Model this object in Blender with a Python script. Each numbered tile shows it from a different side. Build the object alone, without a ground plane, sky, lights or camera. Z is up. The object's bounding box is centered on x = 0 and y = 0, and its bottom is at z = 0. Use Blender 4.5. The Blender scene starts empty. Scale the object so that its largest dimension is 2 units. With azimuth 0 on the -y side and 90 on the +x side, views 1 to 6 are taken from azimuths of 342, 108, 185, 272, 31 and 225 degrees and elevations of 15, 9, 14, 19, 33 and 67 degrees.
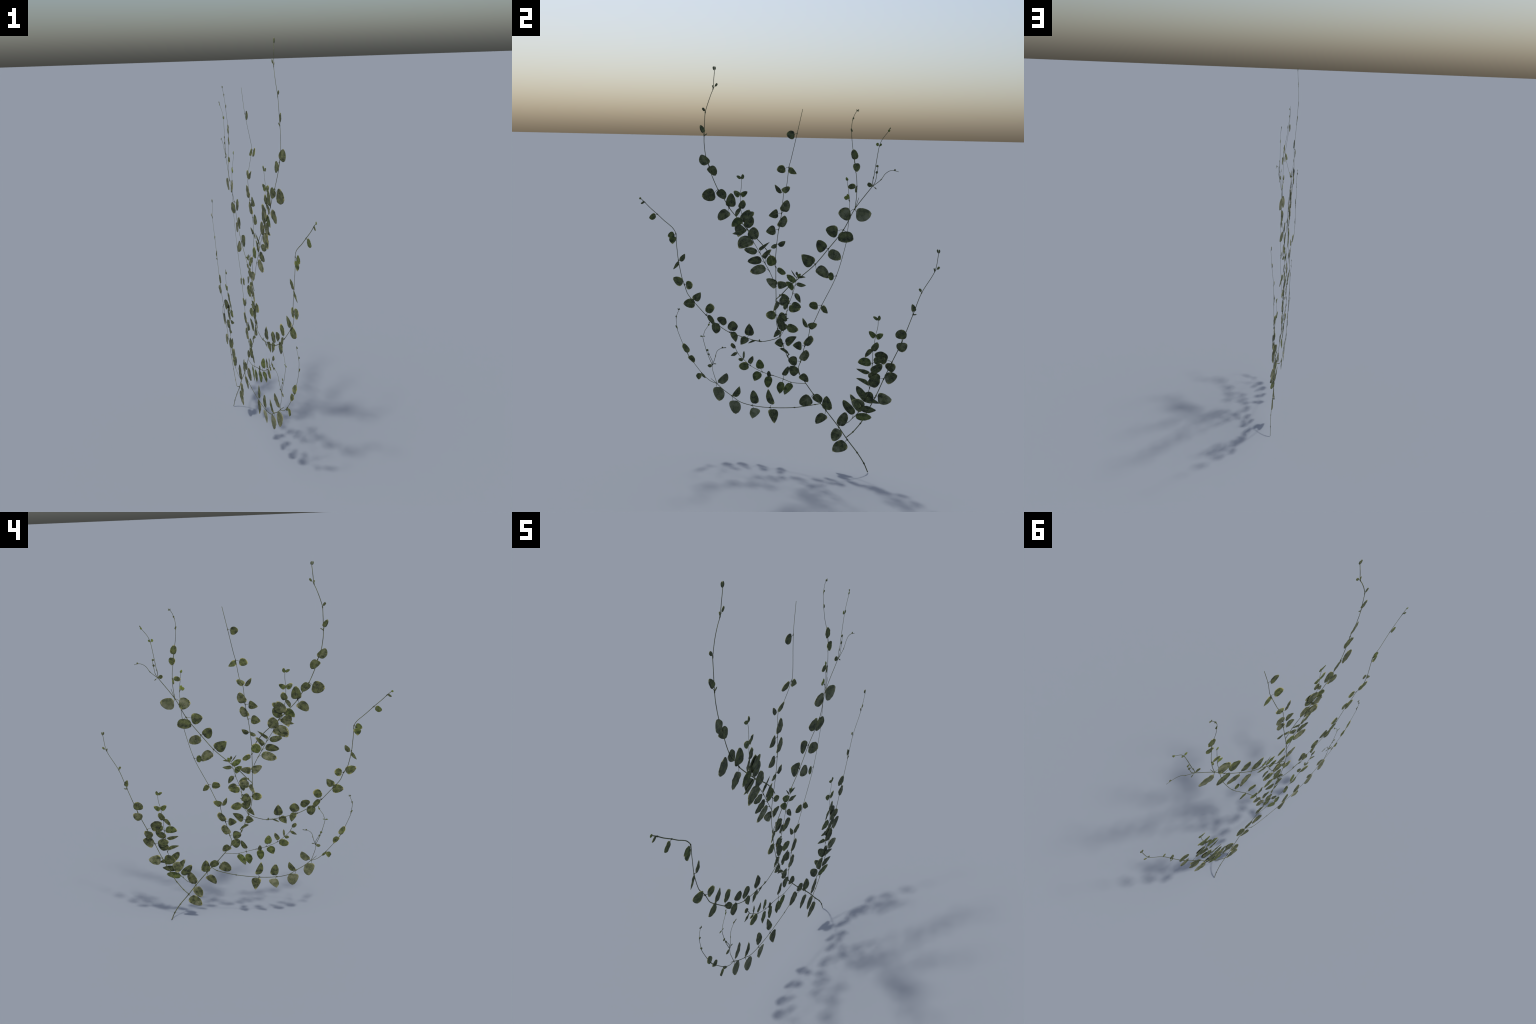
"""A wall-climbing vine: thin green runners fanned out in the plane x = 0, carrying
opposite pairs of small rounded leaves, some with cream variegated margins.

Everything is described in the plane of the fan (y across, z up), in millimetres:
  STEMS    runner -> (radius at start, radius at end, [(y, z, x) guide points])
  FOLIAGE  runner -> leaves as
           (node y, node z,  base y, base z, x,  blade heading deg, length,
            left half width, belly position %, right half width, belly position %,
            slope of the blade in y %, slope in z %,
            tip 0 round / 1 ovate / 2 pointed, kind)
  KNOTS    bare swollen joints (y, z) on the runners
"""
import bpy, math, random
from mathutils import Vector, Matrix

random.seed(11)
MM = 0.001

STEMS = {
    "S": (2.7, 2.1, [
        (484, 1, 1), (463, 47, 4), (427, 100, 7), (375, 161, 8), (329, 220, 7), (261, 299, 9),
        (231, 332, 7), (192, 374, 3), (150, 424, -1), (115, 467, -4),
    ]),
    "T": (2.0, 1.8, [
        (115, 467, -6), (83, 512, -4), (54, 547, -2), (31, 593, 0), (22, 622, 0), (6, 652, 0),
    ]),
    "M": (1.8, 1.2, [
        (6, 652, -2), (-8, 696, -2), (-20, 765, -7), (-23, 840, -14), (-27, 916, -18), (-28, 1010, -13),
        (-29, 1049, -8), (-23, 1131, -3), (-15, 1203, -4), (-4, 1284, -11), (4, 1388, -15), (21, 1423, -3),
        (37, 1514, 20), (46, 1552, 18), (69, 1677, 2), (92, 1794, -4),
    ]),
    "R": (1.7, 1.0, [
        (115, 467, -4), (107, 502, -4), (116, 533, -6), (134, 612, -7), (154, 673, -7), (161, 713, -7),
        (180, 747, -5), (218, 838, -1), (287, 992, 2), (330, 1158, 3), (335, 1216, 3), (338, 1266, 3),
        (339, 1320, 4), (340, 1362, 6), (326, 1460, 14),
    ]),
    "E1": (1.5, 1.0, [
        (6, 652, 2), (13, 682, -1), (37, 759, -4), (38, 789, -4), (45, 828, -3), (48, 831, -3),
        (66, 883, -5), (79, 931, -2), (84, 953, 1), (86, 967, 3),
    ]),
    "C1": (2.2, 1.7, [
        (-24, 844, -10), (10, 878, -9), (41, 913, -9), (81, 951, -8), (113, 980, -7), (178, 1042, -6),
        (242, 1124, -4), (314, 1221, 4), (365, 1325, -1), (446, 1437, 6),
    ]),
    "C1a": (1.5, 1.1, [
        (365, 1325, -4), (371, 1390, -3), (370, 1451, -2), (364, 1499, -1), (363, 1499, -1), (354, 1561, 0),
        (344, 1610, -5), (337, 1648, -11), (332, 1698, -16), (332, 1732, -20), (337, 1755, -22), (345, 1776, -23),
        (354, 1790, -24),
    ]),
    "C1b": (1.5, 1.1, [
        (368, 1332, -3), (382, 1380, -3),
    ]),
    "C1c1": (1.5, 1.1, [
        (446, 1437, 7), (449, 1483, 7), (450, 1472, 8), (459, 1541, 8), (471, 1624, 9), (484, 1658, 8),
        (513, 1699, 3), (518, 1712, -1),
    ]),
    "C1c2": (1.5, 1.1, [
        (448, 1438, 7), (460, 1462, 8), (465, 1497, 8), (469, 1525, 8), (466, 1534, 8),
    ]),
    "C1c3": (1.5, 1.1, [
        (448, 1438, 7), (486, 1470, 10), (504, 1497, 10), (524, 1512, 10), (544, 1515, 12), (568, 1510, 16),
    ]),
    "A1": (2.2, 1.6, [
        (-41, 1047, 5), (-58, 1078, 3), (-96, 1122, 2), (-130, 1153, 0), (-172, 1187, -1), (-206, 1222, -2),
        (-245, 1261, -3), (-280, 1300, -4), (-308, 1343, -4), (-340, 1388, -3), (-372, 1457, 2), (-387, 1505, 5),
        (-407, 1559, 4), (-417, 1621, 1), (-418, 1658, -1), (-417, 1732, -4), (-415, 1773, -6), (-408, 1799, -7),
        (-398, 1829, -8), (-384, 1865, -7), (-373, 1890, -5), (-369, 1932, -2), (-364, 1978, 1),
    ]),
    "A1f": (1.5, 1.1, [
        (-29, 923, -5), (-40, 952, -5), (-60, 990, -6), (-82, 1027, -4), (-111, 1079, -4), (-146, 1134, -3),
        (-172, 1185, -2), (-199, 1238, -2), (-216, 1296, -1), (-219, 1337, -2), (-219, 1370, -2), (-216, 1414, -5),
        (-217, 1446, -8),
    ]),
    "A2": (2.4, 1.3, [
        (368, 171, 8), (373, 173, -5), (400, 201, -5), (435, 250, -4), (445, 268, -4), (507, 405, -5),
        (541, 495, -7), (577, 584, -8), (620, 691, -10), (666, 831, -9), (701, 940, -8), (757, 1050, -2),
        (771, 1140, 5),
    ]),
    "A2f": (1.5, 1.1, [
        (326, 227, 7), (371, 248, 1), (400, 280, -3), (425, 312, 0), (450, 370, -1), (475, 447, -4),
        (483, 567, 2), (484, 592, 3), (483, 633, 1), (488, 669, -4), (491, 709, -8), (500, 750, -8),
        (501, 785, -8),
    ]),
    "C2": (2.0, 1.8, [
        (231, 332, 7), (198, 317, -7), (91, 287, -7), (-40, 269, -6), (-140, 268, -5), (-206, 280, -4),
        (-252, 307, -3), (-294, 332, -2), (-336, 364, -1),
    ]),
    "C2a": (1.5, 1.1, [
        (-336, 364, -2), (-370, 374, 0), (-399, 394, 2), (-421, 415, 4), (-466, 466, 5), (-503, 514, 6),
        (-531, 569, 7), (-558, 631, 7), (-562, 649, 7), (-568, 688, 6), (-567, 710, 4), (-554, 747, 1),
    ]),
    "C2b": (1.5, 1.1, [
        (-336, 364, -3), (-368, 390, 4),
    ]),
    "C2c": (1.5, 1.1, [
        (-336, 364, -3), (-360, 431, -3), (-363, 461, -3),
    ]),
    "C2c1": (1.5, 1.1, [
        (-363, 461, -3), (-389, 517, -2), (-399, 544, -1), (-417, 608, 0), (-412, 627, -1), (-407, 644, -1),
        (-386, 678, -3), (-383, 693, -5),
    ]),
    "C2c2": (1.5, 1.1, [
        (-363, 461, -3), (-365, 486, -4), (-384, 519, -5), (-393, 539, -8),
    ]),
    "C2c3": (1.5, 1.1, [
        (-362, 461, -3), (-349, 506, -8), (-341, 537, -11), (-321, 554, -14), (-293, 560, -17),
    ]),
    "E2": (1.5, 1.1, [
        (150, 424, -3), (94, 420, -4), (69, 421, -4), (28, 432, -6), (-28, 445, -5), (-84, 457, -3),
        (-149, 484, -1), (-190, 516, 0), (-218, 542, 1), (-239, 580, 0),
    ]),
    "D": (1.8, 1.8, [
        (4, 656, 0), (-22, 640, 0), (-95, 620, 1), (-168, 630, 2), (-265, 652, 5), (-331, 685, 4),
        (-398, 731, 3), (-427, 759, 6), (-464, 797, 9), (-501, 838, 9), (-521, 884, 5), (-542, 924, -6),
        (-562, 1009, -8), (-569, 1069, -6), (-573, 1109, -5), (-575, 1149, -5), (-592, 1176, -7), (-616, 1196, -6),
        (-642, 1216, -2), (-678, 1247, 2), (-719, 1280, 5), (-749, 1307, 6), (-775, 1328, 7),
    ]),
}

# side runners that share the leaves listed under a branch name
HOSTS = {"C1c": "C1c", "C2c": "C2c"}

FOLIAGE = {
    "A1": [
        (-364, 1978, -367, 1979, 1, 96, 19, 6, 67, 2, 57, 0, 0, 1, "bud"),
        (-364, 1978, -363, 1979, 1, 91, 19, 2, 61, 6, 52, 0, 0, 1, "bud"),
        (-373, 1890, -363, 1901, -5, 56, 19, 4, 59, 7, 68, 0, 0, 1, "bud"),
        (-373, 1890, -373, 1892, -5, 104, 15, 3, 85, 4, 61, 0, 0, 1, "bud"),
        (-414, 1775, -418, 1780, -7, 121, 20, 8, 81, 5, 49, 0, 0, 1, "bud"),
        (-418, 1658, -426, 1672, -2, 112, 41, 8, 55, 17, 22, 5, -3, 1, "n"),
        (-418, 1658, -418, 1658, -2, 34, 19, 2, 53, 3, 50, 0, 0, 1, "bud"),
        (-387, 1505, -395, 1516, 6, 127, 58, 28, 51, 20, 23, -21, -9, 1, "n"),
        (-387, 1505, -388, 1502, -3, -51, 54, 25, 46, 21, 11, 0, 0, 0, "n"),
        (-340, 1388, -359, 1374, 0, -160, 68, 37, 36, 28, 35, -14, 2, 0, "v"),
        (-340, 1388, -338, 1386, -6, -51, 56, 23, 53, 22, 28, -16, -9, 1, "n"),
        (-280, 1300, -276, 1306, -8, 86, 68, 25, 23, 29, 27, 4, -1, 1, "n"),
        (-280, 1300, -286, 1282, -2, -136, 67, 24, 12, 27, 45, -5, -4, 0, "v"),
        (-209, 1225, -205, 1232, -4, 62, 71, 25, 27, 31, 52, 0, 0, 1, "v"),
        (-172, 1187, -185, 1192, -3, -139, 59, 5, 25, 52, 58, 0, 0, 1, "v"),
        (-162, 1178, -176, 1157, -3, -144, 60, 19, 54, 15, 68, 0, 0, 1, "v"),
    ],
    "A1f": [
        (-199, 1238, -205, 1233, 0, -154, 65, 10, 32, 32, 40, 0, 0, 1, "g"),
        (-199, 1238, -194, 1243, 0, 40, 64, 23, 39, 13, 67, 0, 0, 1, "n"),
        (-179, 1199, -190, 1210, 0, 51, 63, 17, 25, 26, 51, 0, 0, 1, "n"),
        (-179, 1199, -184, 1196, 0, -160, 80, 16, 54, 6, 46, 0, 0, 2, "n"),
        (-148, 1139, -148, 1146, 0, 86, 63, 30, 38, 29, 49, 0, 0, 1, "v"),
        (-148, 1139, -150, 1136, 0, -153, 84, 17, 18, 45, 53, 0, 0, 0, "v"),
        (-111, 1079, -126, 1085, -2, 173, 68, 19, 39, 16, 46, -6, -3, 1, "n"),
        (-111, 1079, -110, 1092, -6, 43, 67, 13, 8, 5, 30, 1, -3, 2, "n"),
        (-82, 1027, -102, 1039, -4, -174, 74, 17, 45, 25, 29, -2, -1, 1, "n"),
        (-82, 1027, -81, 1051, -3, 58, 58, 24, 8, 3, 76, 0, 0, 1, "n"),
        (-60, 990, -79, 1000, -5, -166, 85, 22, 58, 27, 36, -4, 5, 1, "v"),
        (-216, 1296, -214, 1299, 0, 76, 45, 17, 28, 18, 56, -11, -1, 1, "n"),
        (-216, 1296, -217, 1300, 0, -116, 48, 6, 39, 15, 57, -9, -4, 1, "n"),
        (-219, 1364, -220, 1372, -1, 160, 37, 22, 28, 8, 66, -5, -1, 1, "g"),
        (-219, 1364, -218, 1372, -2, 22, 37, 7, 49, 20, 17, -10, 2, 1, "g"),
        (-217, 1446, -218, 1452, -6, 159, 27, 9, 35, 6, 53, 1, -1, 1, "g"),
        (-217, 1446, -214, 1447, -8, 84, 25, 6, 48, 10, 51, -5, -3, 1, "g"),
    ],
    "M": [
        (69, 1677, 56, 1673, 2, -179, 41, 24, 32, 18, 48, 5, 2, 1, "n"),
        (37, 1514, 18, 1508, 21, -167, 45, 20, 35, 20, 46, 10, 27, 1, "y"),
        (37, 1514, 36, 1505, 21, -28, 47, 16, 24, 15, 34, 1, 12, 2, "y"),
        (6, 1394, -9, 1385, -16, 129, 53, 14, 41, 8, 42, -5, 8, 2, "n"),
        (6, 1394, 6, 1387, -13, 45, 43, 22, 9, 11, 49, 3, 14, 1, "y"),
        (-4, 1284, 5, 1294, -13, 72, 61, 22, 20, 25, 44, -3, -3, 1, "v"),
        (-4, 1284, -23, 1283, -9, -164, 49, 21, 34, 23, 8, -4, 2, 2, "n"),
        (-15, 1203, -7, 1218, -5, 69, 61, 19, 8, 23, 60, -5, 0, 1, "v"),
        (-15, 1203, -32, 1202, -4, -165, 51, 24, 39, 24, 28, -2, 4, 2, "n"),
        (-23, 1131, -15, 1127, -2, 29, 42, 8, 47, 18, 48, 0, -6, 2, "n"),
        (-23, 1131, -24, 1126, -3, -152, 33, 13, 44, 8, 46, 3, -1, 1, "n"),
        (-28, 1013, -38, 1020, -12, 117, 53, 29, 51, 24, 61, 0, 0, 1, "g"),
        (-28, 1013, -19, 1001, -13, -23, 48, 14, 26, 16, 68, -1, 0, 1, "y"),
        (-27, 916, -25, 918, -21, 154, 61, 25, 12, 20, 28, -1, -2, 1, "v"),
        (-26, 909, -15, 914, -18, 13, 54, 23, 16, 17, 14, -2, -1, 1, "v"),
        (-23, 840, -20, 835, -11, -107, 54, 21, 14, 3, 40, 0, 0, 1, "v"),
        (-23, 834, -5, 838, -11, 1, 55, 23, 44, 23, 37, 0, 0, 0, "v"),
        (-20, 765, -22, 766, -5, -174, 51, 24, 39, 22, 37, 0, 0, 0, "y"),
        (-20, 765, -5, 764, -5, -26, 51, 26, 27, 18, 43, 0, 0, 1, "n"),
        (-8, 696, 6, 700, 0, 19, 43, 19, 65, 17, 19, 0, 0, 1, "n"),
        (-8, 696, -7, 692, 0, -116, 48, 24, 8, 5, 45, 0, 0, 2, "n"),
    ],
    "T": [
        (22, 622, 21, 619, 0, -179, 43, 18, 14, 29, 31, 0, 0, 2, "n"),
        (22, 622, 39, 625, 0, 36, 68, 21, 41, 20, 8, 0, 0, 2, "n"),
        (51, 555, 53, 569, -2, 154, 53, 2, 49, 14, 70, 0, 0, 2, "n"),
        (49, 559, 51, 562, -2, 44, 11, 5, 68, 2, 61, 0, 0, 1, "bud"),
        (-3, 682, 9, 693, 0, 102, 70, 12, 57, 29, 34, 0, 0, 1, "n"),
        (-5, 685, 43, 708, 0, -7, 60, 23, 32, 22, 46, 0, 0, 1, "y"),
    ],
    "R": [
        (116, 533, 98, 536, -7, 180, 47, 26, 34, 24, 37, 0, 0, 1, "n"),
        (117, 539, 123, 543, -6, 67, 61, 19, 23, 24, 66, 0, 0, 1, "v"),
        (115, 467, 103, 471, -5, 142, 54, 28, 35, 24, 37, -3, 2, 1, "n"),
        (115, 467, 119, 464, -2, -35, 51, 24, 40, 17, 10, 4, -2, 1, "n"),
        (136, 617, 118, 616, -8, -179, 46, 22, 17, 24, 27, 0, 0, 2, "n"),
        (136, 617, 142, 622, -7, 64, 60, 18, 17, 21, 72, 0, 0, 1, "v"),
        (162, 715, 148, 717, -8, 121, 54, 15, 39, 6, 44, 5, -2, 2, "n"),
        (162, 715, 162, 711, -7, 40, 45, 26, 16, 10, 53, 5, 3, 1, "y"),
        (218, 838, 198, 834, 0, -177, 46, 20, 25, 20, 46, 10, 0, 0, "y"),
        (218, 838, 216, 826, -1, -35, 43, 20, 18, 11, 54, 13, -4, 2, "y"),
        (287, 992, 274, 989, 0, -176, 28, 20, 55, 20, 56, 0, 0, 0, "g"),
        (340, 1362, 327, 1370, 4, 150, 18, 6, 31, 11, 85, 0, 0, 1, "l"),
        (340, 1362, 334, 1372, 4, 104, 25, 9, 47, 7, 45, 0, 0, 1, "l"),
        (326, 1460, 327, 1460, 12, 112, 18, 6, 48, 6, 31, 0, 0, 1, "l"),
    ],
    "C1": [
        (-1, 867, -4, 866, -10, 86, 9, 2, 48, 3, 42, 0, 0, 1, "bud"),
        (1, 870, 6, 866, -10, -18, 45, 16, 31, 14, 40, 0, 0, 1, "n"),
        (178, 1042, 167, 1044, -6, 146, 74, 36, 34, 27, 23, 3, -1, 2, "n"),
        (178, 1042, 183, 1017, -6, -32, 75, 36, 39, 16, 36, 0, 0, 1, "v"),
        (242, 1124, 229, 1124, -6, 140, 58, 38, 30, 18, 42, 5, -2, 1, "n"),
        (242, 1124, 243, 1106, -3, -23, 71, 28, 54, 24, 43, 14, -4, 1, "v"),
        (314, 1221, 287, 1215, 6, 176, 61, 35, 33, 25, 33, 8, 10, 1, "n"),
        (314, 1221, 324, 1214, 0, -84, 55, 37, 73, 39, 69, 0, 0, 1, "n"),
        (365, 1325, 344, 1313, 1, -167, 62, 42, 35, 23, 47, 12, 9, 1, "v"),
        (365, 1325, 372, 1311, -5, -4, 75, 22, 42, 43, 39, 11, -5, 0, "p"),
        (446, 1437, 441, 1436, 6, 131, 24, 12, 68, 9, 40, 13, -4, 1, "y"),
    ],
    "C1a": [
        (355, 1556, 356, 1561, -2, 100, 48, 15, 58, 19, 37, 7, -1, 1, "y"),
        (356, 1546, 359, 1542, 1, -75, 41, 21, 39, 14, 43, 11, -6, 1, "y"),
        (371, 1431, 364, 1434, -4, -173, 38, 13, 63, 14, 44, 4, -1, 1, "y"),
        (371, 1436, 369, 1433, -3, -95, 31, 5, 41, 6, 54, 4, 6, 1, "y"),
        (333, 1690, 334, 1690, -14, 107, 17, 3, 54, 5, 28, 0, 0, 1, "bud"),
        (336, 1751, 337, 1750, -20, 81, 9, 4, 38, 4, 54, 0, 0, 1, "bud"),
        (354, 1790, 353, 1788, -22, 100, 8, 2, 51, 2, 44, 0, 0, 1, "bud"),
        (354, 1790, 355, 1788, -22, 46, 11, 2, 46, 2, 57, 0, 0, 1, "bud"),
        (354, 1790, 355, 1787, -22, 9, 9, 2, 42, 2, 45, 0, 0, 1, "bud"),
    ],
    "C1c": [
        (471, 1624, 468, 1633, 9, 171, 13, 8, 33, 8, 49, 0, 0, 1, "l"),
        (471, 1624, 475, 1627, 9, 65, 13, 4, 46, 5, 60, 0, 0, 1, "l"),
        (510, 1696, 512, 1693, 3, 81, 12, 5, 43, 5, 57, 0, 0, 1, "l"),
        (514, 1703, 515, 1705, 2, 57, 9, 3, 41, 2, 52, 0, 0, 1, "bud"),
        (467, 1530, 466, 1528, 8, 90, 11, 6, 48, 6, 52, 0, 0, 1, "bud"),
        (466, 1499, 468, 1499, 8, 150, 11, 4, 34, 9, 66, 0, 0, 1, "bud"),
        (554, 1513, 546, 1515, 14, 61, 9, 2, 33, 6, 62, 0, 0, 1, "bud"),
        (446, 1437, 456, 1433, 7, -39, 14, 3, 42, 2, 52, 0, 0, 1, "bud"),
    ],
    "A2": [
        (771, 1140, 769, 1138, 3, 101, 19, 6, 68, 2, 59, 0, 0, 1, "bud"),
        (771, 1140, 772, 1138, 3, 90, 18, 2, 56, 5, 55, 0, 0, 1, "bud"),
        (757, 1050, 766, 1060, -4, 59, 17, 3, 49, 8, 82, 0, 0, 1, "bud"),
        (757, 1050, 755, 1050, -4, 102, 15, 2, 80, 4, 63, 0, 0, 1, "bud"),
        (701, 940, 698, 945, -10, 117, 18, 6, 78, 6, 57, 0, 0, 1, "bud"),
        (666, 831, 664, 845, -11, 98, 37, 6, 29, 17, 30, 0, 0, 1, "n"),
        (666, 831, 665, 829, -11, 14, 19, 3, 51, 3, 51, 0, 0, 1, "bud"),
        (620, 691, 619, 704, -10, 92, 48, 32, 42, 23, 51, 6, 1, 0, "n"),
        (620, 691, 620, 686, -12, -86, 47, 26, 28, 27, 39, -2, -3, 0, "v"),
        (577, 584, 552, 591, -6, 155, 66, 27, 16, 28, 52, -10, -7, 1, "n"),
        (577, 584, 572, 577, -14, -85, 47, 23, 32, 30, 38, 30, 3, 1, "v"),
        (541, 495, 523, 494, -6, 168, 62, 25, 42, 23, 53, 0, 0, 1, "n"),
        (541, 495, 548, 495, -8, 24, 64, 27, 48, 30, 16, 5, 1, 1, "v"),
        (502, 393, 495, 392, -4, -174, 65, 28, 30, 32, 33, 0, 0, 1, "n"),
        (507, 405, 517, 397, -7, -3, 69, 27, 23, 33, 38, 8, 3, 1, "v"),
        (471, 325, 448, 334, -4, 153, 69, 32, 21, 30, 45, 0, 0, 1, "v"),
    ],
    "A2f": [
        (425, 312, 437, 329, 3, 5, 77, 19, 39, 18, 45, 9, 0, 2, "n"),
        (395, 274, 411, 285, -1, 7, 81, 21, 52, 19, 41, 14, 1, 1, "g"),
        (330, 228, 337, 230, 9, 72, 79, 25, 23, 24, 56, -4, 3, 1, "v"),
        (395, 274, 397, 294, -4, 130, 85, 21, 56, 22, 25, 6, -6, 1, "n"),
        (425, 312, 422, 332, 0, 126, 77, 13, 49, 20, 9, 13, -6, 1, "n"),
        (452, 376, 449, 384, -2, 125, 71, 18, 51, 23, 19, 8, -5, 1, "n"),
        (452, 376, 462, 375, 1, -3, 67, 23, 15, 7, 17, 12, 0, 2, "n"),
        (473, 441, 468, 451, -6, 156, 72, 2, 43, 20, 38, 7, -3, 2, "n"),
        (473, 441, 478, 452, -2, 65, 70, 22, 29, 32, 55, 11, 0, 1, "n"),
        (480, 527, 471, 524, 2, 171, 68, 16, 31, 6, 37, 0, 0, 2, "n"),
        (480, 527, 481, 527, 2, 42, 67, 18, 28, 22, 55, 0, 0, 1, "n"),
        (483, 567, 475, 574, 3, -174, 65, 19, 23, 25, 50, 4, -1, 1, "g"),
        (483, 567, 491, 579, 3, 25, 60, 20, 39, 18, 30, 0, 0, 1, "n"),
        (483, 633, 480, 637, 1, -131, 52, 7, 42, 16, 30, 0, 0, 1, "n"),
        (483, 633, 485, 634, 2, 68, 49, 17, 27, 16, 63, -2, 0, 1, "n"),
        (491, 705, 491, 710, -8, 153, 38, 21, 16, 8, 49, 9, -2, 1, "g"),
        (491, 705, 493, 709, -7, 20, 38, 7, 53, 22, 20, 4, 0, 1, "g"),
        (501, 785, 500, 791, -6, 154, 28, 8, 27, 7, 56, 7, -1, 1, "g"),
        (501, 785, 503, 787, -7, 85, 25, 6, 50, 9, 55, 4, 1, 1, "g"),
    ],
    "S": [
        (375, 161, 363, 146, 8, -137, 84, 34, 27, 27, 47, 0, 0, 1, "v"),
        (329, 220, 327, 210, 7, -111, 73, 28, 35, 25, 47, 0, 0, 1, "v"),
        (261, 299, 263, 305, 8, 92, 71, 24, 30, 29, 21, 12, 0, 1, "n"),
        (261, 299, 255, 277, 10, -130, 69, 21, 10, 25, 43, 0, -4, 1, "v"),
        (192, 374, 177, 353, 2, -145, 69, 31, 27, 29, 34, 0, 0, 0, "v"),
        (195, 371, 195, 371, 3, -40, 52, 22, 62, 21, 25, 2, -2, 0, "n"),
    ],
    "C2": [
        (-40, 269, -33, 289, -9, 105, 81, 22, 46, 18, 9, 1, -3, 2, "n"),
        (-40, 269, -31, 261, -4, -77, 75, 33, 27, 21, 21, 1, -4, 2, "v"),
        (-140, 268, -131, 280, -7, 94, 70, 18, 44, 29, 24, -1, -4, 1, "n"),
        (-140, 268, -129, 256, -4, -96, 59, 37, 18, 18, 58, -1, -1, 2, "p"),
        (-252, 307, -241, 305, -5, 63, 65, 11, 11, 23, 51, -5, -5, 2, "n"),
        (-252, 307, -243, 282, -1, -77, 72, 37, 44, 25, 27, -5, -4, 0, "p"),
        (-336, 364, -323, 370, -2, 54, 68, 13, 19, 27, 58, -13, -3, 1, "p"),
        (-336, 364, -339, 345, 1, -75, 77, 37, 49, 22, 32, -11, 1, 0, "p"),
    ],
    "C2a": [
        (-421, 415, -425, 411, 5, -107, 37, 9, 39, 21, 56, -9, -1, 2, "y"),
        (-421, 415, -421, 413, 4, -43, 34, 5, 56, 9, 48, 0, -2, 1, "y"),
        (-494, 502, -493, 499, 6, -51, 44, 21, 48, 10, 16, -7, 6, 1, "y"),
        (-500, 510, -502, 517, 4, 115, 55, 15, 65, 18, 26, -13, 1, 1, "y"),
        (-561, 643, -562, 645, 9, 119, 18, 2, 55, 6, 35, 0, 0, 1, "bud"),
        (-568, 705, -567, 705, 7, 94, 9, 4, 47, 4, 50, 0, 0, 1, "bud"),
        (-554, 747, -556, 745, 3, 110, 9, 3, 59, 2, 46, 0, 0, 1, "bud"),
        (-554, 747, -554, 747, 3, 57, 9, 2, 40, 2, 58, 0, 0, 1, "bud"),
        (-554, 747, -553, 746, 3, 18, 6, 2, 45, 2, 35, 0, 0, 1, "bud"),
    ],
    "C2c": [
        (-363, 461, -366, 461, -3, -168, 25, 11, 55, 7, 47, 0, 0, 1, "y"),
        (-415, 614, -419, 613, -1, -180, 15, 3, 46, 4, 46, 0, 0, 1, "l"),
        (-415, 614, -412, 613, -1, 25, 8, 3, 46, 2, 50, 0, 0, 1, "l"),
        (-386, 678, -388, 674, -3, 68, 13, 4, 39, 5, 67, 0, 0, 1, "l"),
        (-384, 688, -383, 687, -4, 76, 8, 3, 52, 2, 63, 0, 0, 1, "bud"),
        (-393, 539, -393, 534, -8, 98, 11, 7, 52, 6, 53, 0, 0, 1, "bud"),
        (-382, 517, -380, 517, -5, 170, 10, 4, 31, 5, 39, 0, 0, 1, "bud"),
        (-302, 558, -307, 558, -16, 130, 9, 7, 76, 2, 28, 0, 0, 1, "bud"),
        (-295, 560, -305, 559, -17, 11, 15, 2, 52, 2, 48, 0, 0, 1, "bud"),
        (-361, 464, -355, 470, -4, 0, 14, 3, 41, 2, 52, 0, 0, 1, "bud"),
    ],
    "E2": [
        (71, 421, 65, 415, -4, -114, 73, 22, 16, 18, 59, 8, -1, 2, "g"),
        (28, 432, 24, 416, -4, -101, 65, 16, 49, 24, 51, -3, -3, 2, "g"),
        (28, 432, 30, 452, -7, 66, 55, 13, 8, 15, 42, 3, -1, 1, "n"),
        (-28, 445, -47, 438, -4, -95, 61, 18, 33, 23, 45, -10, -5, 1, "g"),
        (-28, 445, -46, 437, -4, 98, 31, 13, 37, 9, 31, -1, 0, 1, "n"),
        (-84, 457, -97, 454, -1, -121, 55, 18, 37, 26, 52, -12, -6, 2, "g"),
        (-84, 457, -95, 474, -2, 97, 51, 21, 38, 20, 33, -20, 4, 1, "g"),
        (-149, 484, -160, 487, 1, -165, 56, 24, 52, 19, 38, 4, -3, 0, "y"),
        (-149, 484, -151, 495, 1, 71, 47, 16, 28, 10, 54, -1, 5, 2, "n"),
        (-190, 516, -191, 514, 1, -176, 26, 11, 40, 7, 53, 2, 0, 1, "y"),
        (-190, 516, -188, 518, 0, 87, 42, 6, 51, 6, 49, 1, 3, 1, "n"),
        (-218, 542, -224, 546, 1, -150, 41, 9, 49, 8, 34, 1, 0, 2, "n"),
        (-223, 552, -235, 570, 2, 128, 32, 13, 70, 9, 48, 0, 1, 1, "n"),
    ],
    "E1": [
        (47, 829, 63, 829, -5, -16, 50, 19, 44, 11, 42, 0, 0, 1, "n"),
        (38, 792, 49, 800, -6, 8, 59, 23, 26, 16, 36, 0, 0, 1, "y"),
        (66, 883, 79, 885, -5, -56, 53, 15, 37, 11, 39, 7, -4, 2, "n"),
        (66, 883, 64, 901, -4, 132, 53, 8, 52, 22, 46, 15, 0, 1, "g"),
        (78, 927, 86, 933, -1, 1, 51, 11, 22, 11, 50, 11, 1, 2, "n"),
        (84, 953, 81, 947, 1, 147, 57, 17, 44, 14, 47, 5, 0, 1, "g"),
        (86, 964, 83, 969, 1, 127, 45, 4, 44, 2, 56, 0, 0, 2, "n"),
        (86, 967, 89, 979, 1, 101, 20, 7, 57, 6, 44, 0, 0, 1, "n"),
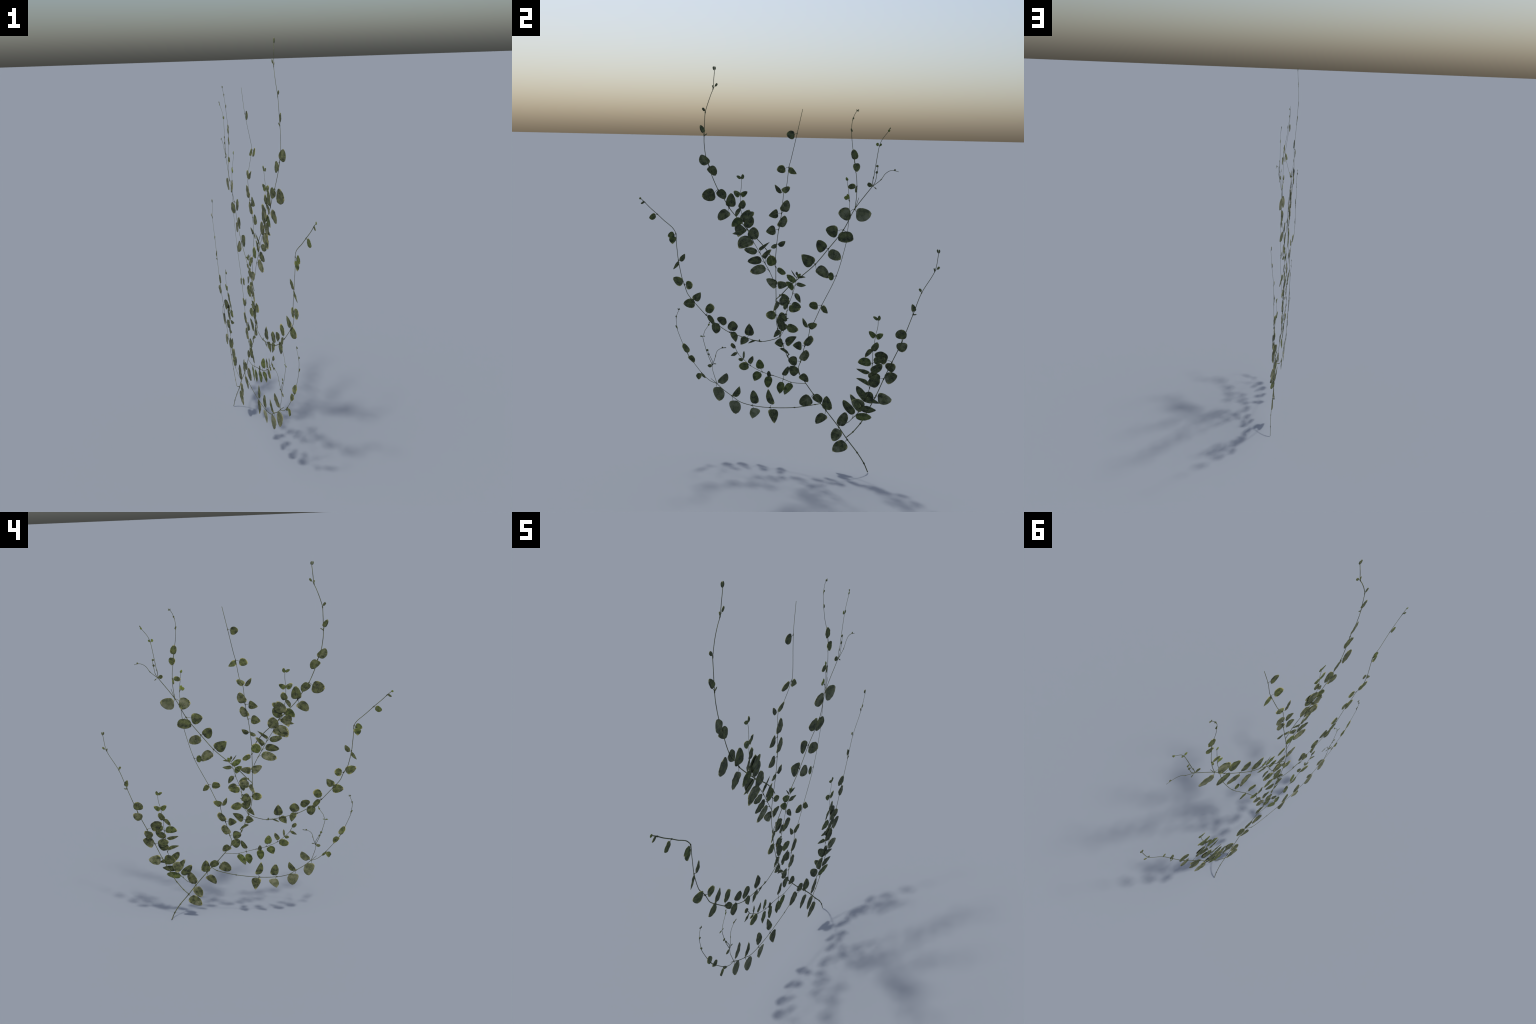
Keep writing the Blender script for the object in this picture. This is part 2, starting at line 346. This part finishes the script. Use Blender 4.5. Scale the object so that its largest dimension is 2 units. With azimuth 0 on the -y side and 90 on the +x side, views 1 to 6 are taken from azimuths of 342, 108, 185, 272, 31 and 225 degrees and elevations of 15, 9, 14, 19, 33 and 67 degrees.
        (86, 967, 91, 971, 1, 51, 24, 7, 51, 7, 49, 0, 0, 1, "l"),
        (86, 967, 92, 966, 1, 10, 41, 10, 50, 2, 36, 0, 0, 2, "n"),
        (46, 829, 37, 837, -4, -104, 41, 11, 37, 12, 72, 0, 0, 1, "n"),
        (37, 771, 35, 777, -6, -152, 10, 5, 85, 3, 41, 0, 0, 1, "bud"),
        (35, 752, 37, 751, -6, 21, 12, 3, 58, 2, 51, 0, 0, 1, "bud"),
    ],
    "D": [
        (-95, 620, -120, 623, 2, -155, 49, 2, 58, 8, 48, 0, 0, 2, "n"),
        (-168, 630, -161, 623, 3, -144, 52, 7, 48, 31, 47, -7, 1, 2, "n"),
        (-168, 630, -163, 645, 1, 87, 64, 22, 33, 28, 32, -3, -1, 2, "n"),
        (-265, 652, -261, 663, 4, 74, 53, 21, 38, 32, 60, -4, -1, 1, "n"),
        (-265, 652, -252, 656, 5, -68, 57, 22, 49, 14, 30, -6, 0, 2, "n"),
        (-331, 685, -319, 695, 3, 48, 42, 30, 28, 25, 55, 1, 0, 1, "n"),
        (-331, 685, -345, 695, 6, -85, 57, 26, 56, 22, 43, 0, 0, 1, "n"),
        (-398, 731, -391, 744, 2, 69, 54, 19, 42, 26, 70, -7, -1, 0, "y"),
        (-398, 731, -386, 732, 2, -59, 54, 17, 70, 13, 28, 9, 3, 1, "n"),
        (-464, 797, -456, 804, 9, 60, 54, 25, 24, 17, 39, -11, -3, 2, "n"),
        (-464, 797, -461, 790, 9, -175, 61, 25, 31, 27, 32, -10, 2, 1, "y"),
        (-521, 884, -511, 884, 9, 5, 40, 22, 45, 24, 38, 6, 1, 0, "y"),
        (-521, 884, -534, 888, 3, 154, 61, 23, 32, 25, 32, 5, 0, 1, "y"),
        (-562, 1009, -550, 1005, -7, 60, 47, 12, 35, 14, 45, -13, -3, 2, "n"),
        (-562, 1009, -561, 1004, -9, -123, 54, 12, 36, 6, 38, -8, -5, 2, "n"),
        (-575, 1149, -576, 1130, -7, -119, 41, 8, 29, 28, 56, -12, 0, 0, "g"),
        (-575, 1149, -582, 1142, -2, -166, 39, 12, 44, 21, 35, -3, 4, 1, "g"),
        (-678, 1247, -688, 1242, 3, -154, 39, 17, 62, 14, 24, -9, -1, 1, "g"),
        (-749, 1307, -753, 1311, 4, -146, 24, 7, 54, 4, 43, 0, 0, 1, "bud"),
        (-773, 1326, -770, 1324, 5, 149, 11, 7, 76, 5, 48, 0, 0, 1, "l"),
        (-101, 621, -102, 621, 2, 96, 11, 4, 32, 4, 33, 0, 0, 1, "bud"),
    ],
}

KNOTS = {
    "S": [(426, 97), (462, 45)],
    "A2": [(436, 251), (400, 202)],
    "C2": [(200, 320), (93, 290)],
    "C1c3": [(484, 1469)],
    "C2c3": [(-346, 509)],
}


# ------------------------------------------------------------------ materials
def new_material(name):
    m = bpy.data.materials.new(name)
    m.use_nodes = True
    nt = m.node_tree
    nt.nodes.clear()
    return m, nt, nt.nodes, nt.links


def ramp(nodes, stops):
    r = nodes.new("ShaderNodeValToRGB")
    els = r.color_ramp.elements
    while len(els) < len(stops):
        els.new(0.5)
    for e, (p, c) in zip(els, stops):
        e.position = p
        e.color = (*c, 1.0)
    return r


def math_node(nt, op, a, b=None, clamp=False):
    n = nt.nodes.new("ShaderNodeMath")
    n.operation = op
    n.use_clamp = clamp
    for i, v in enumerate((a, b)):
        if v is None:
            continue
        if isinstance(v, (int, float)):
            n.inputs[i].default_value = v
        else:
            nt.links.new(v, n.inputs[i])
    return n.outputs[0]


def mix_rgb(nt, fac, a, b):
    n = nt.nodes.new("ShaderNodeMix")
    n.data_type = 'RGBA'
    for sock, v in ((n.inputs[0], fac), (n.inputs[6], a), (n.inputs[7], b)):
        if isinstance(v, (int, float)):
            sock.default_value = v
        elif isinstance(v, tuple):
            sock.default_value = (*v, 1.0)
        else:
            nt.links.new(v, sock)
    return n.outputs[2]


def leaf_material(name, dark, mid, pale, cream, pale_amount, rim_amount):
    """Green blade, paler marbling between the veins, broken cream rim."""
    m, nt, nodes, links = new_material(name)
    out = nodes.new("ShaderNodeOutputMaterial")
    bsdf = nodes.new("ShaderNodeBsdfPrincipled")
    gen = nodes.new("ShaderNodeTexCoord")
    info = nodes.new("ShaderNodeObjectInfo")
    rnd = info.outputs["Random"]

    # per-leaf shifted coordinates for the marbling
    shift = nodes.new("ShaderNodeVectorMath")
    shift.operation = 'ADD'
    comb = nodes.new("ShaderNodeCombineXYZ")
    links.new(math_node(nt, 'MULTIPLY', rnd, 37.0), comb.inputs[0])
    links.new(math_node(nt, 'MULTIPLY', rnd, 11.0), comb.inputs[1])
    links.new(gen.outputs["Object"], shift.inputs[0])
    links.new(comb.outputs[0], shift.inputs[1])

    noise = nodes.new("ShaderNodeTexNoise")
    noise.inputs["Scale"].default_value = 46.0
    noise.inputs["Detail"].default_value = 4.0
    links.new(shift.outputs[0], noise.inputs["Vector"])
    fine = nodes.new("ShaderNodeTexNoise")
    fine.inputs["Scale"].default_value = 190.0
    fine.inputs["Detail"].default_value = 3.0
    links.new(shift.outputs[0], fine.inputs["Vector"])

    # side veins: chevrons running from the midrib to the rim
    sep = nodes.new("ShaderNodeSeparateXYZ")
    links.new(gen.outputs["Object"], sep.inputs[0])  # x across, y along the midrib
    across = math_node(nt, 'ABSOLUTE', sep.outputs[0])
    chev = math_node(nt, 'SUBTRACT', sep.outputs[1], math_node(nt, 'MULTIPLY', across, 0.9))
    chev = math_node(nt, 'ADD', chev, math_node(nt, 'MULTIPLY', noise.outputs["Fac"], 0.016))
    vein = math_node(nt, 'SINE', math_node(nt, 'MULTIPLY', chev, 520.0))
    vein = math_node(nt, 'MULTIPLY', math_node(nt, 'ADD', vein, 1.0), 0.5)
    midrib = math_node(nt, 'LESS_THAN', across, 0.0011)

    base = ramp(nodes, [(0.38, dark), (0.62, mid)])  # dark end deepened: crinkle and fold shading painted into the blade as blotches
    links.new(math_node(nt, 'ADD', math_node(nt, 'MULTIPLY', vein, 0.06),
                        math_node(nt, 'MULTIPLY', noise.outputs["Fac"], 0.96)), base.inputs[0])

    # pale marbling: broad soft patches, streaked along the side veins
    broad = nodes.new("ShaderNodeTexNoise")
    broad.inputs["Scale"].default_value = 26.0
    broad.inputs["Detail"].default_value = 2.0
    links.new(shift.outputs[0], broad.inputs["Vector"])
    patch = math_node(nt, 'ADD', broad.outputs["Fac"],
                      math_node(nt, 'MULTIPLY', math_node(nt, 'SUBTRACT', rnd, 0.5), 0.12))
    patch = math_node(nt, 'ADD', patch, math_node(nt, 'MULTIPLY', vein, 0.03))
    patch = math_node(nt, 'ADD', patch, math_node(nt, 'MULTIPLY', math_node(nt, 'SUBTRACT', fine.outputs["Fac"], 0.5), 0.22))
    patch = math_node(nt, 'MULTIPLY', math_node(nt, 'SUBTRACT', patch, 0.62 - 0.24 * pale_amount), 4.5, True)
    patch = math_node(nt, 'MULTIPLY', patch, min(1.0, 0.35 + 0.8 * pale_amount))
    col = mix_rgb(nt, patch, base.outputs[0], pale)
    col = mix_rgb(nt, math_node(nt, 'MULTIPLY', midrib, 0.30), col, pale)

    # cream rim from the distance to the centre of the blade
    g = nodes.new("ShaderNodeSeparateXYZ")
    links.new(gen.outputs["Generated"], g.inputs[0])
    gx = math_node(nt, 'MULTIPLY', math_node(nt, 'SUBTRACT', g.outputs[0], 0.5), 2.0)
    gy = math_node(nt, 'MULTIPLY', math_node(nt, 'SUBTRACT', g.outputs[1], 0.5), 2.0)
    r2 = math_node(nt, 'ADD', math_node(nt, 'POWER', math_node(nt, 'ABSOLUTE', gx), 2.2),
                   math_node(nt, 'POWER', math_node(nt, 'ABSOLUTE', gy), 2.2))
    r2 = math_node(nt, 'ADD', r2, math_node(nt, 'MULTIPLY', gy, 0.22))      # stronger towards the tip
    rim = math_node(nt, 'ADD', r2, math_node(nt, 'MULTIPLY', math_node(nt, 'SUBTRACT', fine.outputs["Fac"], 0.5), 0.9))
    rim = math_node(nt, 'ADD', rim, math_node(nt, 'MULTIPLY', math_node(nt, 'SUBTRACT', noise.outputs["Fac"], 0.5), 1.4))
    rim = math_node(nt, 'MULTIPLY', math_node(nt, 'SUBTRACT', rim, 1.02 - 0.30 * rim_amount), 4.0, True)
    rim = math_node(nt, 'MULTIPLY', rim, min(1.0, 0.3 + rim_amount))
    col = mix_rgb(nt, rim, col, cream)

    # small shade difference leaf to leaf
    hsv = nodes.new("ShaderNodeHueSaturation")
    links.new(math_node(nt, 'ADD', 0.86, math_node(nt, 'MULTIPLY', rnd, 0.28)), hsv.inputs["Value"])
    links.new(col, hsv.inputs["Color"])
    links.new(hsv.outputs[0], bsdf.inputs["Base Color"])
    bsdf.inputs["Roughness"].default_value = 0.62
    bsdf.inputs["Specular IOR Level"].default_value = 0.25

    bump = nodes.new("ShaderNodeBump")
    bump.inputs["Strength"].default_value = 0.22
    bump.inputs["Distance"].default_value = 0.0015
    links.new(math_node(nt, 'ADD', math_node(nt, 'MULTIPLY', vein, 0.6), math_node(nt, 'MULTIPLY', noise.outputs["Fac"], 3.0)), bump.inputs["Height"])
    links.new(bump.outputs[0], bsdf.inputs["Normal"])
    links.new(bsdf.outputs[0], out.inputs[0])
    return m


def stem_material():
    m, nt, nodes, links = new_material("stem_bark")
    out = nodes.new("ShaderNodeOutputMaterial")
    bsdf = nodes.new("ShaderNodeBsdfPrincipled")
    tc = nodes.new("ShaderNodeTexCoord")
    noise = nodes.new("ShaderNodeTexNoise")
    noise.inputs["Scale"].default_value = 26.0
    noise.inputs["Detail"].default_value = 5.0
    links.new(tc.outputs["Object"], noise.inputs["Vector"])
    r = ramp(nodes, STEM_STOPS)
    links.new(noise.outputs["Fac"], r.inputs[0])
    links.new(r.outputs[0], bsdf.inputs["Base Color"])
    bsdf.inputs["Roughness"].default_value = 0.7
    bsdf.inputs["Specular IOR Level"].default_value = 0.2
    links.new(bsdf.outputs[0], out.inputs[0])
    return m


STEM_STOPS = [(0.35, (0.050, 0.058, 0.028)), (0.65, (0.125, 0.135, 0.058))]
CREAM = (0.36, 0.34, 0.135)
PALE = (0.185, 0.190, 0.112)
MATERIALS = {
    "n":   leaf_material("leaf_dark",       (0.026, 0.032, 0.015), (0.089, 0.104, 0.036), PALE, CREAM, 0.10, 0.25),
    "v":   leaf_material("leaf_variegated", (0.032, 0.039, 0.018), (0.101, 0.113, 0.044), PALE, CREAM, 0.55, 0.55),
    "p":   leaf_material("leaf_pale",       (0.070, 0.080, 0.040), (0.123, 0.135, 0.063), PALE, CREAM, 0.80, 0.30),
    "y":   leaf_material("leaf_cream_rim",  (0.034, 0.044, 0.016), (0.103, 0.122, 0.036), PALE, CREAM, 0.20, 0.78),
    "g":   leaf_material("leaf_green",      (0.034, 0.048, 0.014), (0.110, 0.138, 0.033), PALE, CREAM, 0.08, 0.45),
    "l":   leaf_material("leaf_young",      (0.080, 0.111, 0.017), (0.164, 0.202, 0.032), PALE, CREAM, 0.00, 0.15),
    "bud": leaf_material("leaf_bud",        (0.040, 0.051, 0.021), (0.094, 0.111, 0.034), PALE, CREAM, 0.00, 0.10),
}
STEM_MATERIAL = stem_material()


# ------------------------------------------------------------------ geometry
def smooth_path(points, step=0.006):
    """Catmull-Rom through the guide points, resampled finely."""
    p = [points[0] * 2 - points[1]] + points + [points[-1] * 2 - points[-2]]
    out = []
    for i in range(1, len(p) - 2):
        a, b, c, d = p[i - 1:i + 3]
        n = max(2, int((c - b).length / step))
        # centripetal-like damping: tangents limited by the span length
        t1 = (c - a) * 0.5
        t2 = (d - b) * 0.5
        lim = (c - b).length
        t1 = t1 * min(1.0, lim / max(t1.length, 1e-6))
        t2 = t2 * min(1.0, lim / max(t2.length, 1e-6))
        for k in range(n):
            t = k / n
            h1 = 2 * t**3 - 3 * t**2 + 1
            h2 = t**3 - 2 * t**2 + t
            h3 = -2 * t**3 + 3 * t**2
            h4 = t**3 - t**2
            out.append(b * h1 + t1 * h2 + c * h3 + t2 * h4)
    out.append(points[-1])
    return out


def tube(verts, faces, path, radius, sides=8, depth=0.42):
    """Sweep an oval (flattened in x) along a path; radius(t) for t in 0..1."""
    start = len(verts)
    n = len(path)
    for i, c in enumerate(path):
        t = (path[min(i + 1, n - 1)] - path[max(i - 1, 0)]).normalized()
        u = Vector((1, 0, 0)) - t * t.x
        u.normalize()
        w = t.cross(u)
        r = radius(i / (n - 1))
        for k in range(sides):
            a = 2 * math.pi * k / sides
            verts.append(c + u * (math.cos(a) * r * depth) + w * (math.sin(a) * r))
    for i in range(n - 1):
        for k in range(sides):
            a = start + i * sides + k
            b = start + i * sides + (k + 1) % sides
            faces.append((a, b, b + sides, a + sides))
    faces.append(tuple(start + k for k in range(sides))[::-1])
    faces.append(tuple(start + (n - 1) * sides + k for k in range(sides)))


def mesh_object(name, verts, faces, material, parent):
    me = bpy.data.meshes.new(name)
    me.from_pydata([tuple(v) for v in verts], [], faces)
    me.materials.append(material)
    for poly in me.polygons:
        poly.use_smooth = True
    me.update()
    ob = bpy.data.objects.new(name, me)
    bpy.context.scene.collection.objects.link(ob)
    ob.parent = parent
    return ob


def blade_edges(p, w, belly, squareness, point, taper):
    """Lower and upper edge (0..1 along the midrib) of one half blade at distance p
    from the midrib: full, slightly heart-shaped base and an ovate tip."""
    u = min(1.0, p / w)
    lobe = max(0.0, 0.055 - 0.20 * (belly - 0.10))
    hi = belly + (1 - belly) * (1 - u ** point) ** taper
    lo = belly - (belly + lobe) * (1 - u ** squareness) ** (1 / squareness)
    lo += lobe * math.exp(-(u / 0.16) ** 2)
    return lo, hi


def blade(parent, rec, rng):
    ny, nz, by, bz, x, heading, length, wl, fl, wr, fr, sy, sz, sharp, kind = rec
    small = kind in ("bud", "l")
    a = math.radians(heading)
    ax = Vector((0, math.cos(a), math.sin(a)))
    lat = Vector((0, -math.sin(a), math.cos(a)))
    sy, sz = sy * 0.01, sz * 0.01
    # tangent frame of the tilted blade
    ax3 = (ax + Vector((sy * ax.y + sz * ax.z, 0, 0)))
    lat3 = (lat + Vector((sy * lat.y + sz * lat.z, 0, 0)))
    yv = ax3.normalized()
    zv = lat3.cross(ax3).normalized()
    xv = yv.cross(zv)
    origin = Vector((x, by, bz)) * MM
    frame = Matrix((xv, yv, zv)).transposed()
    inv = frame.inverted()

    rows, cols = (8, 10) if small else (12, 22)
    L = length * MM
    slim = min(1.0, max(0.0, ((wl + wr) / length - 0.35) / 0.35))   # 0 narrow, 1 broad
    fold = rng.uniform(-0.03, 0.07)
    wave = rng.uniform(0.0005, 0.0012) if not small else 0.0
    curl = rng.uniform(-0.03, 0.03)
    phase = rng.uniform(0, 6.28)
    jag = rng.uniform(0.006, 0.018)
    squareness = 2.0 + 0.7 * slim * rng.uniform(0.7, 1.3)
    point = (1.85, 1.55, 1.18)[sharp] + rng.uniform(-0.08, 0.08)
    taper = (0.54, 0.58, 0.68)[sharp]
    verts, faces = [], []
    for j in range(cols + 1):
        s = -math.cos(math.pi * j / cols)              # denser columns at the two rims
        w, f = (wl, fl) if s > 0 else (wr, fr)
        lo, hi = blade_edges(abs(s) * w, w, f * 0.01, squareness, point, taper)
        hi += jag * math.sin(s * 14 + phase) * (1 - abs(s))
        lo += jag * math.sin(s * 11 - phase) * (1 - abs(s)) * 0.5
        p = s * w * MM
        for i in range(rows + 1):
            q = L * (lo + (hi - lo) * i / rows)
            t = q / L
            # cupping about the midrib, gentle buckles, bent tip
            z = -abs(p) * fold + wave * math.sin(q * 210 + phase + 2.2 * s) * abs(s) * math.sin(math.pi * max(0, min(1, t)))
            z += curl * L * t * t * 0.5
            v = inv @ (ax3 * q + lat3 * p)
            v.z += z
            verts.append(v)
    for j in range(cols):
        for i in range(rows):
            k = j * (rows + 1) + i
            faces.append((k, k + rows + 1, k + rows + 2, k + 1))
    ob = mesh_object("leaf" if kind != "bud" else "leaf_bud", verts, faces, MATERIALS[kind], parent)
    ob.matrix_local = Matrix.Translation(origin) @ frame.to_4x4()
    th = ob.modifiers.new("thickness", 'SOLIDIFY')
    th.thickness = 0.0007 if kind != "bud" else 0.0016
    th.offset = 0.0
    return ob


def petiole_path(rec, node):
    by, bz, x, heading, length = rec[2], rec[3], rec[4], rec[5], rec[6]
    b = Vector((x, by, bz)) * MM
    n = node
    a = math.radians(heading)
    into = b + Vector((0, math.cos(a), math.sin(a))) * (length * MM * 0.10)
    mid = (n + b) * 0.5 + Vector((0, 0, 0.10)) * (b - n).length
    return smooth_path([n, mid, b, into], 0.003)


def build():
    rng = random.Random(4)
    vine = bpy.data.objects.new("climbing_vine", None)
    bpy.context.scene.collection.objects.link(vine)
    vine["label"] = "flat fan of thin climbing vine runners with small variegated leaves"
    vine["category"] = "climbing plant"

    stems, paths = {}, {}
    for key, (r0, r1, pts) in STEMS.items():
        path = smooth_path([Vector((x, y, z)) * MM for y, z, x in pts])
        verts, faces = [], []
        length = len(path)
        tube(verts, faces, path,
             lambda t, r0=r0, r1=r1: (r0 + (r1 - r0) * t) * MM)
        # swollen joints where leaves spring
        for rec in FOLIAGE.get(key, []) + KNOTS.get(key, []):
            n = Vector((0, rec[0], rec[1])) * MM
            c = min(path, key=lambda q: (q.y - n.y) ** 2 + (q.z - n.z) ** 2)
            i = path.index(c)
            seg = path[max(0, i - 1):i + 2]
            if len(seg) == 3:
                r = (r0 + (r1 - r0) * i / length) * MM
                tube(verts, faces, smooth_path(seg, 0.0015),
                     lambda t, r=r: r * (1.0 + 0.75 * math.sin(math.pi * t)))
        stems[key] = mesh_object("stem", verts, faces, STEM_MATERIAL, vine)
        paths[key] = path

    for key, recs in FOLIAGE.items():
        hosts = [k for k in STEMS if k == key or k.startswith(HOSTS.get(key, "\0"))]
        allpts = [q for k in hosts for q in paths[k]]
        verts, faces = [], []
        for rec in recs:
            n = Vector((0, rec[0], rec[1])) * MM
            node = min(allpts, key=lambda q: (q.y - n.y) ** 2 + (q.z - n.z) ** 2)
            blade(stems[hosts[0]], rec, rng)
            path = petiole_path(rec, node)
            tube(verts, faces, path, lambda t: (1.35 - 0.5 * t) * MM, 6, 0.5)
        p = mesh_object("petiole", verts, faces, STEM_MATERIAL, stems[hosts[0]])
        p["kind"] = "stuff"


build()
